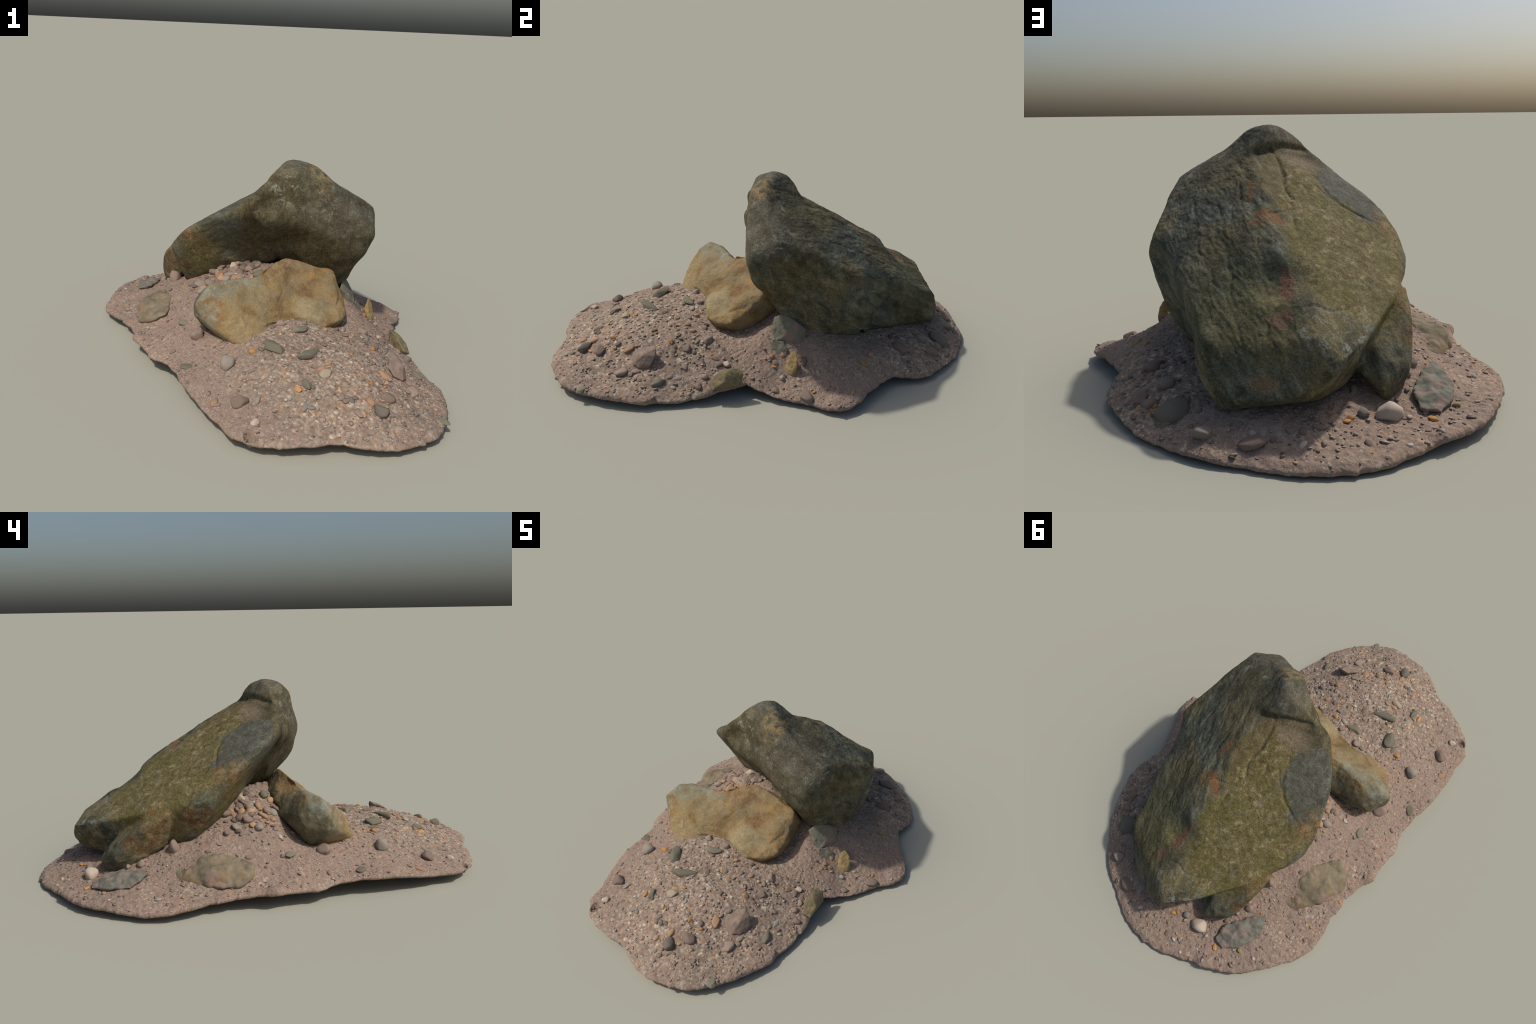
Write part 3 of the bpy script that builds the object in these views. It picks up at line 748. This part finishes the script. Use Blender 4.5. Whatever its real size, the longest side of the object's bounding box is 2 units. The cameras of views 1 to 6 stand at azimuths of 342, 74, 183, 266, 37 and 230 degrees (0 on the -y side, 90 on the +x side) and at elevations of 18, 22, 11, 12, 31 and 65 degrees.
def dress_ochre():
    me = hull_rock("ochre_rock", [LEFT, MIDDLE, RIGHT], 0.004, 13)
    sculpt(me, ON_OCHRE, 0.045, 3)
    relax(me, 4)
    sculpt(me, ON_OCHRE, 0.04, 2)
    relax(me, 4)
    P, N = get_verts(me), get_normals(me)
    d = 0.003 * fbm(P, 11, 3, 131) + 0.0035 * fbm(P, 30, 3, 133) + 0.001 * fbm(P, 90, 2, 137)
    jit = 0.01 * np.stack([perlin(P, 25, 141), perlin(P, 25, 142), perlin(P, 25, 143)], 1)
    for line in ([(0.03, -0.23, 0.30), (0.10, -0.22, 0.295), (0.15, -0.20, 0.30), (0.17, -0.15, 0.36)], [(0.03, -0.22, 0.305), (-0.03, -0.28, 0.27)],
                 [(0.20, -0.24, 0.26), (0.235, -0.19, 0.28), (0.25, -0.15, 0.32)]):
        d -= 0.0035 * np.exp(-(polyline_distance(P + jit, line) / 0.006) ** 2)
    # the nearer flake stands proud
    d += 0.005 * np.exp(-(np.linalg.norm((P - np.array([0.07, -0.27, 0.25])) / np.array([0.075, 0.07, 0.055]), axis=1)) ** 6)
    set_verts(me, P + N * d[:, None])
    return new_object("ochre_rock", me, MAT["ochre"], root)


ochre = dress_ochre()


# ---------------------------------------------------------------- half-buried rocks
def buried(name, pts, mat, voxel=0.004, smooth=12, rough=0.004, freq=22, seed=0):
    me = hull_rock(name, [pts], voxel, smooth)
    P, N = get_verts(me), get_normals(me)
    d = rough * fbm(P, freq, 3, seed) + rough * 0.5 * np.abs(perlin(P, freq * 1.7, seed + 9))
    set_verts(me, P + N * d[:, None])
    return new_object(name, me, MAT[mat], mound)


buried("buried_rock", [(-0.44, 0.27, 0.176), (-0.42, 0.20, 0.176), (-0.45, 0.42, 0.112), (-0.52, 0.37, 0.100), (-0.588, 0.20, 0.088), (-0.575, 0.13, 0.092),
                       (-0.55, 0.085, 0.104), (-0.47, 0.06, 0.142), (-0.552, 0.22, 0.146), (-0.52, 0.30, 0.140), (-0.53, 0.12, 0.140), (-0.5, 0.2, 0.03), (-0.42, 0.3, 0.1), (-0.572, 0.19, 0.122), (-0.560, 0.12, 0.120), (-0.535, 0.30, 0.130)],
       "buried", rough=0.016, freq=13, seed=201)
buried("buried_slab", [(-0.40, 0.725, 0.066), (-0.46, 0.73, 0.060), (-0.50, 0.66, 0.070), (-0.53, 0.56, 0.080), (-0.47, 0.49, 0.124), (-0.42, 0.56, 0.118), (-0.385, 0.66, 0.098),
                       (-0.44, 0.62, 0.108), (-0.45, 0.6, 0.02)], "greyslab", rough=0.014, freq=17, seed=211)
buried("outcrop_rock", [(0.322, -0.028, 0.290), (0.350, 0.000, 0.278), (0.375, 0.055, 0.235), (0.290, -0.065, 0.262), (0.375, -0.030, 0.215), (0.395, 0.02, 0.190), (0.335, -0.085, 0.215),
                        (0.365, -0.075, 0.185), (0.30, 0.0, 0.15), (0.38, 0.04, 0.1), (0.33, -0.06, 0.12)], "outcrop", rough=0.006, freq=24, seed=221)
buried("outcrop_rock", [(0.360, -0.085, 0.196), (0.385, -0.045, 0.190), (0.410, -0.030, 0.160), (0.430, -0.050, 0.120), (0.405, -0.085, 0.122), (0.370, -0.105, 0.160), (0.38, -0.06, 0.08)],
       "outcrop", 0.003, 9, 0.005, 30, 231)
buried("yellow_stone", [(0.462, -0.016, 0.184), (0.452, -0.030, 0.178), (0.482, -0.012, 0.160), (0.436, -0.034, 0.135), (0.446, -0.058, 0.098), (0.470, -0.056, 0.078), (0.490, -0.035, 0.085),
                        (0.492, -0.014, 0.120), (0.455, -0.01, 0.12), (0.46, -0.03, 0.05), (0.48, -0.02, 0.05)], "yellow", 0.003, 6, 0.003, 36, 241)
buried("edge_rock", [(0.452, -0.252, 0.128), (0.480, -0.240, 0.112), (0.492, -0.250, 0.070), (0.500, -0.330, 0.090), (0.498, -0.375, 0.060), (0.462, -0.385, 0.082), (0.448, -0.330, 0.124),
                     (0.470, -0.305, 0.128), (0.44, -0.29, 0.06), (0.47, -0.37, 0.045), (0.48, -0.26, 0.05)], "edge", 0.003, 9, 0.004, 30, 251)
buried("brown_stone", [(0.306, -0.572, 0.176), (0.275, -0.585, 0.170), (0.250, -0.640, 0.155), (0.262, -0.668, 0.128), (0.300, -0.672, 0.108), (0.328, -0.650, 0.100), (0.345, -0.600, 0.115),
                       (0.332, -0.575, 0.150), (0.318, -0.630, 0.152), (0.29, -0.60, 0.08), (0.32, -0.62, 0.07)], "brown", 0.003, 8, 0.003, 30, 261)


# ---------------------------------------------------------------- loose stones
def stone_mesh(name, seed, subdiv=3, cuts=9, flat=0.86, rough=0.13):
    r = np.random.default_rng(seed)
    bm = bmesh.new()
    bmesh.ops.create_icosphere(bm, subdivisions=subdiv, radius=1.0)
    me = bpy.data.meshes.new(name)
    bm.to_mesh(me)
    bm.free()
    P = get_verts(me)
    P *= (1 + rough * 2.2 * perlin(P, 1.1, seed % 97))[:, None]
    for _ in range(cuts):                                   # worn facets
        n = r.normal(size=3)
        n /= np.linalg.norm(n)
        lim = r.uniform(flat - 0.22, flat + 0.05)
        over = np.clip(P @ n - lim, 0, None)
        P -= 0.85 * over[:, None] * n
    P *= (1 + rough * 0.5 * fbm(P, 3.0, 2, seed % 89))[:, None]
    P /= np.abs(P).max(0)
    set_verts(me, P)
    me.polygons.foreach_set("use_smooth", np.ones(len(me.polygons), bool))
    return me


def ground_normal(x, y):
    e = 0.012
    h = field([x + e, x - e, x, x], [y, y, y + e, y - e])
    n = Vector((-(h[0] - h[1]) / (2 * e), -(h[2] - h[3]) / (2 * e), 1.0))
    return n.normalized()


def place(ob, x, y, size, yaw, sink, lean=0.6, tilt=(0, 0)):
    n = ground_normal(x, y)
    q = Vector((0, 0, 1)).rotation_difference(Vector((n.x * lean, n.y * lean, n.z)).normalized())
    ob.matrix_local = (Matrix.Translation((x, y, float(ground(x, y)[0]) + size[2] * 0.5 * (1 - 2 * sink))) @ q.to_matrix().to_4x4()
                       @ Euler((tilt[0], tilt[1], yaw)).to_matrix().to_4x4() @ Matrix.Diagonal((size[0] / 2, size[1] / 2, size[2] / 2, 1)))


# x, y, length, width, height, yaw, sunk fraction, material
STONES = [(-0.018, -0.663, .062, .046, .030, 0.6, .40, "cream"), (0.121, -0.854, .070, .050, .050, 1.9, .35, "dark"), (0.172, -0.794, .062, .050, .044, 0.4, .42, "brown"),
          (0.221, -0.671, .066, .040, .032, 2.2, .45, "tan"), (0.095, -0.812, .040, .028, .024, 1.7, .45, "tan"), (0.316, -0.718, .060, .050, .030, 0.9, .42, "pink"),
          (0.341, -0.682, .026, .022, .018, 0.3, .42, "greywhite"), (-0.159, -0.489, .095, .060, .046, 2.3, .35, "green"), (-0.039, -0.560, .125, .042, .034, 0.5, .40, "green"),
          (-0.020, -0.385, .090, .042, .036, 0.3, .40, "green"), (-0.340, -0.482, .066, .056, .062, 0.4, .40, "greywhite"), (-0.347, -0.679, .068, .064, .048, 0.4, .42, "brown"),
          (-0.283, -0.690, .042, .024, .018, 0.9, .45, "greywhite"), (-0.140, -0.711, .036, .022, .020, 1.9, .45, "orange"), (-0.107, -0.702, .058, .030, .026, 1.9, .42, "green"),
          (-0.325, -0.790, .044, .032, .024, 0.4, .45, "white"), (-0.310, 0.750, .086, .066, .066, 0.3, .38, "white"), (0.182, 0.862, .056, .048, .042, 1.0, .36, "greywhite"),
          (0.276, -0.346, .050, .036, .032, 2.1, .42, "pink"), (0.287, -0.439, .048, .042, .032, 0.8, .45, "pink"), (0.412, -0.579, .064, .034, .026, 1.9, .42, "green"),
          (0.593, -0.002, .066, .050, .036, 0.5, .45, "pink"), (0.516, -0.112, .044, .036, .028, 1.0, .45, "pink"), (0.251, -0.502, .028, .024, .020, 0.0, .42, "orange"),
          (0.390, 0.492, .075, .062, .050, 0.5, .45, "brown"), (0.325, 0.627, .062, .050, .036, 0.5, .45, "slate"), (0.288, 0.745, .105, .090, .055, 0.4, .42, "dark"),
          (0.399, 0.653, .066, .055, .042, 1.2, .42, "brown"), (0.36, 0.70, .050, .036, .034, 0.3, .42, "pink"), (0.36, 0.56, .036, .030, .026, 0.3, .42, "greywhite"),
          (-0.424, -0.085, .058, .040, .022, 2.0, .45, "green"), (-0.354, -0.049, .026, .022, .018, 0.3, .45, "white"), (-0.473, -0.370, .055, .042, .016, 2.2, .45, "green"),
          (-0.400, -0.225, .070, .055, .066, 0.4, .42, "pink"), (-0.220, 0.153, .048, .034, .032, 0.8, .35, "tan"), (-0.255, 0.105, .034, .030, .026, 0.8, .35, "tan"),
          (-0.152, 0.059, .044, .030, .030, 0.8, .35, "white"), (-0.158, 0.109, .066, .045, .040, 0.8, .35, "cream"), (-0.210, 0.195, .050, .040, .032, 0.8, .35, "yellow"),
          (-0.365, 0.397, .058, .050, .080, 0.6, .36, "pink"), (-0.398, 0.530, .042, .036, .036, 0.6, .38, "pink"), (-0.432, 0.749, .032, .020, .016, 2.4, .45, "orange"),
          (-0.205, 0.792, .024, .018, .014, 0.4, .45, "orange"), (-0.511, 0.670, .030, .022, .016, 0.4, .45, "yellow"), (0.385, -0.290, .036, .030, .022, 0.4, .42, "white"),
          (0.132, -0.732, .026, .018, .016, 0.4, .42, "orange"), (-0.237, -0.470, .038, .026, .022, 0.4, .42, "orange"), (-0.427, -0.622, .036, .030, .014, 1.2, .45, "tan"),
          (0.500, 0.280, .046, .030, .012, 0.9, .45, "yellow"), (-0.240, 0.765, .036, .032, .032, 0.3, .36, "greywhite"), (-0.38, 0.585, .024, .022, .020, 0.3, .4, "pink"),
          (0.46, -0.42, .040, .034, .026, 0.3, .45, "brown"), (0.43, -0.39, .032, .026, .022, 1.3, .45, "pink"), (0.42, -0.34, .036, .026, .022, 2.3, .45, "greywhite"),
          (0.36, -0.88, .050, .040, .018, 2.3, .45, "green"), (0.05, 0.90, .075, .060, .024, 0.2, .45, "brown"),
          (0.445, -0.015, .020, .018, .018, 0.2, .4, "orange"), (0.405, -0.10, .026, .022, .020, 0.2, .42, "tan"), (0.480, -0.075, .026, .022, .022, 0.2, .42, "greywhite"),
          (-0.08, -0.335, .045, .034, .030, 0.2, .42, "pink"), (0.02, -0.335, .034, .028, .026, 0.8, .42, "pink"), (0.10, -0.365, .026, .022, .020, 0.8, .42, "tan"),
          (0.19, -0.345, .030, .024, .022, 0.8, .42, "pink"), (0.165, -0.335, .024, .020, .020, 0.8, .42, "brown")]
for i, (x, y, l, w, h, yaw, sink, mat) in enumerate(STONES):
    me = stone_mesh("stone", 500 + i, 3, 13 if mat in ("green", "cream", "white", "brown") else 10, 0.74 if mat in ("green", "cream") else 0.82)
    ob = new_object("stone", me, MAT[mat], mound)
    place(ob, x, y, (l, w, h), yaw, sink + (0.06 if sink >= 0.42 else 0.03), 0.7, (random.uniform(-.2, .2), random.uniform(-.2, .2)))

# ---------------------------------------------------------------- pebbles, named one by one
shapes = [stone_mesh("pebble_shape", 900 + i, 2, 6, 0.88) for i in range(9)]
KINDS = ["pink"] * 9 + ["brown"] * 4 + ["greywhite"] * 4 + ["slate"] + ["orange"] + ["tan"] * 2 + ["white"] * 2 + ["green"] + ["cream"]
pebble_mesh = {}


def pebble(shape, mat):
    if (shape, mat) not in pebble_mesh:
        me = shapes[shape].copy()
        me.name = "pebble"
        me.materials.clear()
        me.materials.append(MAT[mat])
        pebble_mesh[(shape, mat)] = me
    ob = bpy.data.objects.new("pebble", pebble_mesh[(shape, mat)])
    COL.objects.link(ob)
    ob.parent = mound
    return ob


def inside_patch(x, y, margin):
    R, _ = rim_at(np.array([math.atan2(y, x)]))
    return math.hypot(x, y) < R[0] - margin


def gravel_density(x, y):
    """coarse gravel lies on the front crest, under the overhang and round the back foot"""
    d = 0.12
    d += 0.95 * math.exp(-((x - 0.10) / 0.26) ** 2 - ((y + 0.70) / 0.22) ** 2)
    d += 0.75 * math.exp(-((x - 0.05) / 0.30) ** 2 - ((y + 0.42) / 0.10) ** 2)
    d += 1.3 * math.exp(-((x + 0.19) / 0.10) ** 2 - ((y - 0.11) / 0.11) ** 2)
    d += 0.8 * math.exp(-((x - 0.38) / 0.12) ** 2 - ((y - 0.60) / 0.17) ** 2)
    d += 0.7 * math.exp(-((x + 0.12) / 0.22) ** 2 - ((y - 0.86) / 0.06) ** 2)
    d += 0.5 * math.exp(-((x - 0.40) / 0.09) ** 2 - ((y + 0.34) / 0.10) ** 2)
    return d


n = 0
while n < 95:                                               # rubble heap under the overhang
    x, y = random.gauss(-0.18, 0.09), random.gauss(0.09, 0.085)
    if x > 0.03 or y > 0.27 or x < -0.36:
        continue
    ob = pebble(random.randrange(9), random.choice(["brown", "pink", "pink", "brown", "tan", "greywhite", "green", "pink"]))
    s = random.uniform(.020, .046)
    place(ob, x, y, (s * random.uniform(1, 1.4), s, s * random.uniform(.5, .8)), random.uniform(0, 6.3), random.uniform(.28, .42), 0.6, (random.uniform(-.5, .5), random.uniform(-.5, .5)))
    n += 1
while n < 235:
    x, y = random.uniform(-0.7, 0.7), random.uniform(-1, 1)
    if not inside_patch(x, y, 0.035) or random.random() > gravel_density(x, y):
        continue
    mat = random.choice(KINDS)
    ob = pebble(random.randrange(9), mat)
    s = random.uniform(.014, .026) if mat not in ("orange", "white", "cream") else random.uniform(.011, .019)
    place(ob, x, y, (s * random.uniform(1.1, 1.8), s, s * random.uniform(.45, .75)), random.uniform(0, 6.3), random.uniform(.46, .62), 0.8, (random.uniform(-.25, .25), random.uniform(-.25, .25)))
    n += 1


# ---------------------------------------------------------------- loose grit, too small to pick apart
def build_grit():
    mats = ["pink", "brown", "greywhite", "slate", "white", "orange", "tan", "green"]
    probs = np.array([.44, .14, .17, .05, .08, .03, .07, .02])
    gm = {}
    for k, (lo, hi) in dict(pink=((.20, .150, .118), (.31, .238, .190)), brown=((.16, .116, .090), (.245, .182, .142)), greywhite=((.25, .215, .172), (.37, .325, .262)),
                            slate=((.18, .162, .132), (.26, .238, .195)), white=((.36, .29, .24), (.50, .42, .36)), orange=((.42, .20, .06), (.54, .30, .10)),
                            tan=((.33, .21, .13), (.43, .29, .18)), green=((.15, .148, .115), (.23, .22, .17))).items():
        gm[k] = stone_material("grit_" + k, lo, hi, None, True, 60)
    tmpl = []
    for s in range(8):
        m = stone_mesh("grit_shape", 1300 + s, 1, 3, 0.9)
        f = np.array([p.vertices[:] for p in m.polygons])
        tmpl.append((get_verts(m), f))
        bpy.data.meshes.remove(m)
    xs, ys = [], []
    r = np.random.default_rng(77)
    while len(xs) < 2400:
        x, y = r.uniform(-0.72, 0.72), r.uniform(-1, 1)
        if r.random() < min(1, 0.30 + gravel_density(x, y)) and inside_patch(x, y, 0.006):
            xs.append(x)
            ys.append(y)
    xs, ys = np.array(xs), np.array(ys)
    zs = ground(xs, ys)
    V, F, S, off = [], [], [], 0
    for x, y, z in zip(xs, ys, zs):
        tv, tf = tmpl[r.integers(8)]
        s = r.uniform(.0025, .0052) if r.random() < .8 else r.uniform(.005, .0085)
        E3 = np.array(Euler((r.uniform(-.25, .25), r.uniform(-.25, .25), r.uniform(0, 6.3))).to_matrix())
        v = (tv * np.array([s * r.uniform(1, 1.9), s, s * r.uniform(.22, .40)])) @ E3.T + np.array([x, y, z - 0.0010])
        V.append(v)
        F.append(tf + off)
        S.append(np.full(len(tf), r.choice(8, p=probs)))
        off += len(tv)
    V, F, S = np.concatenate(V), np.concatenate(F), np.concatenate(S)
    me = bpy.data.meshes.new("loose_grit")
    me.from_pydata(V.tolist(), [], F.tolist())
    for k in mats:
        me.materials.append(gm[k])
    me.polygons.foreach_set("material_index", S.astype(np.int32))
    ob = new_object("loose_grit", me, None, mound)
    ob["kind"] = "stuff"
    return ob


build_grit()
for me in list(bpy.data.meshes):
    if me.users == 0:
        bpy.data.meshes.remove(me)
bpy.context.view_layer.update()
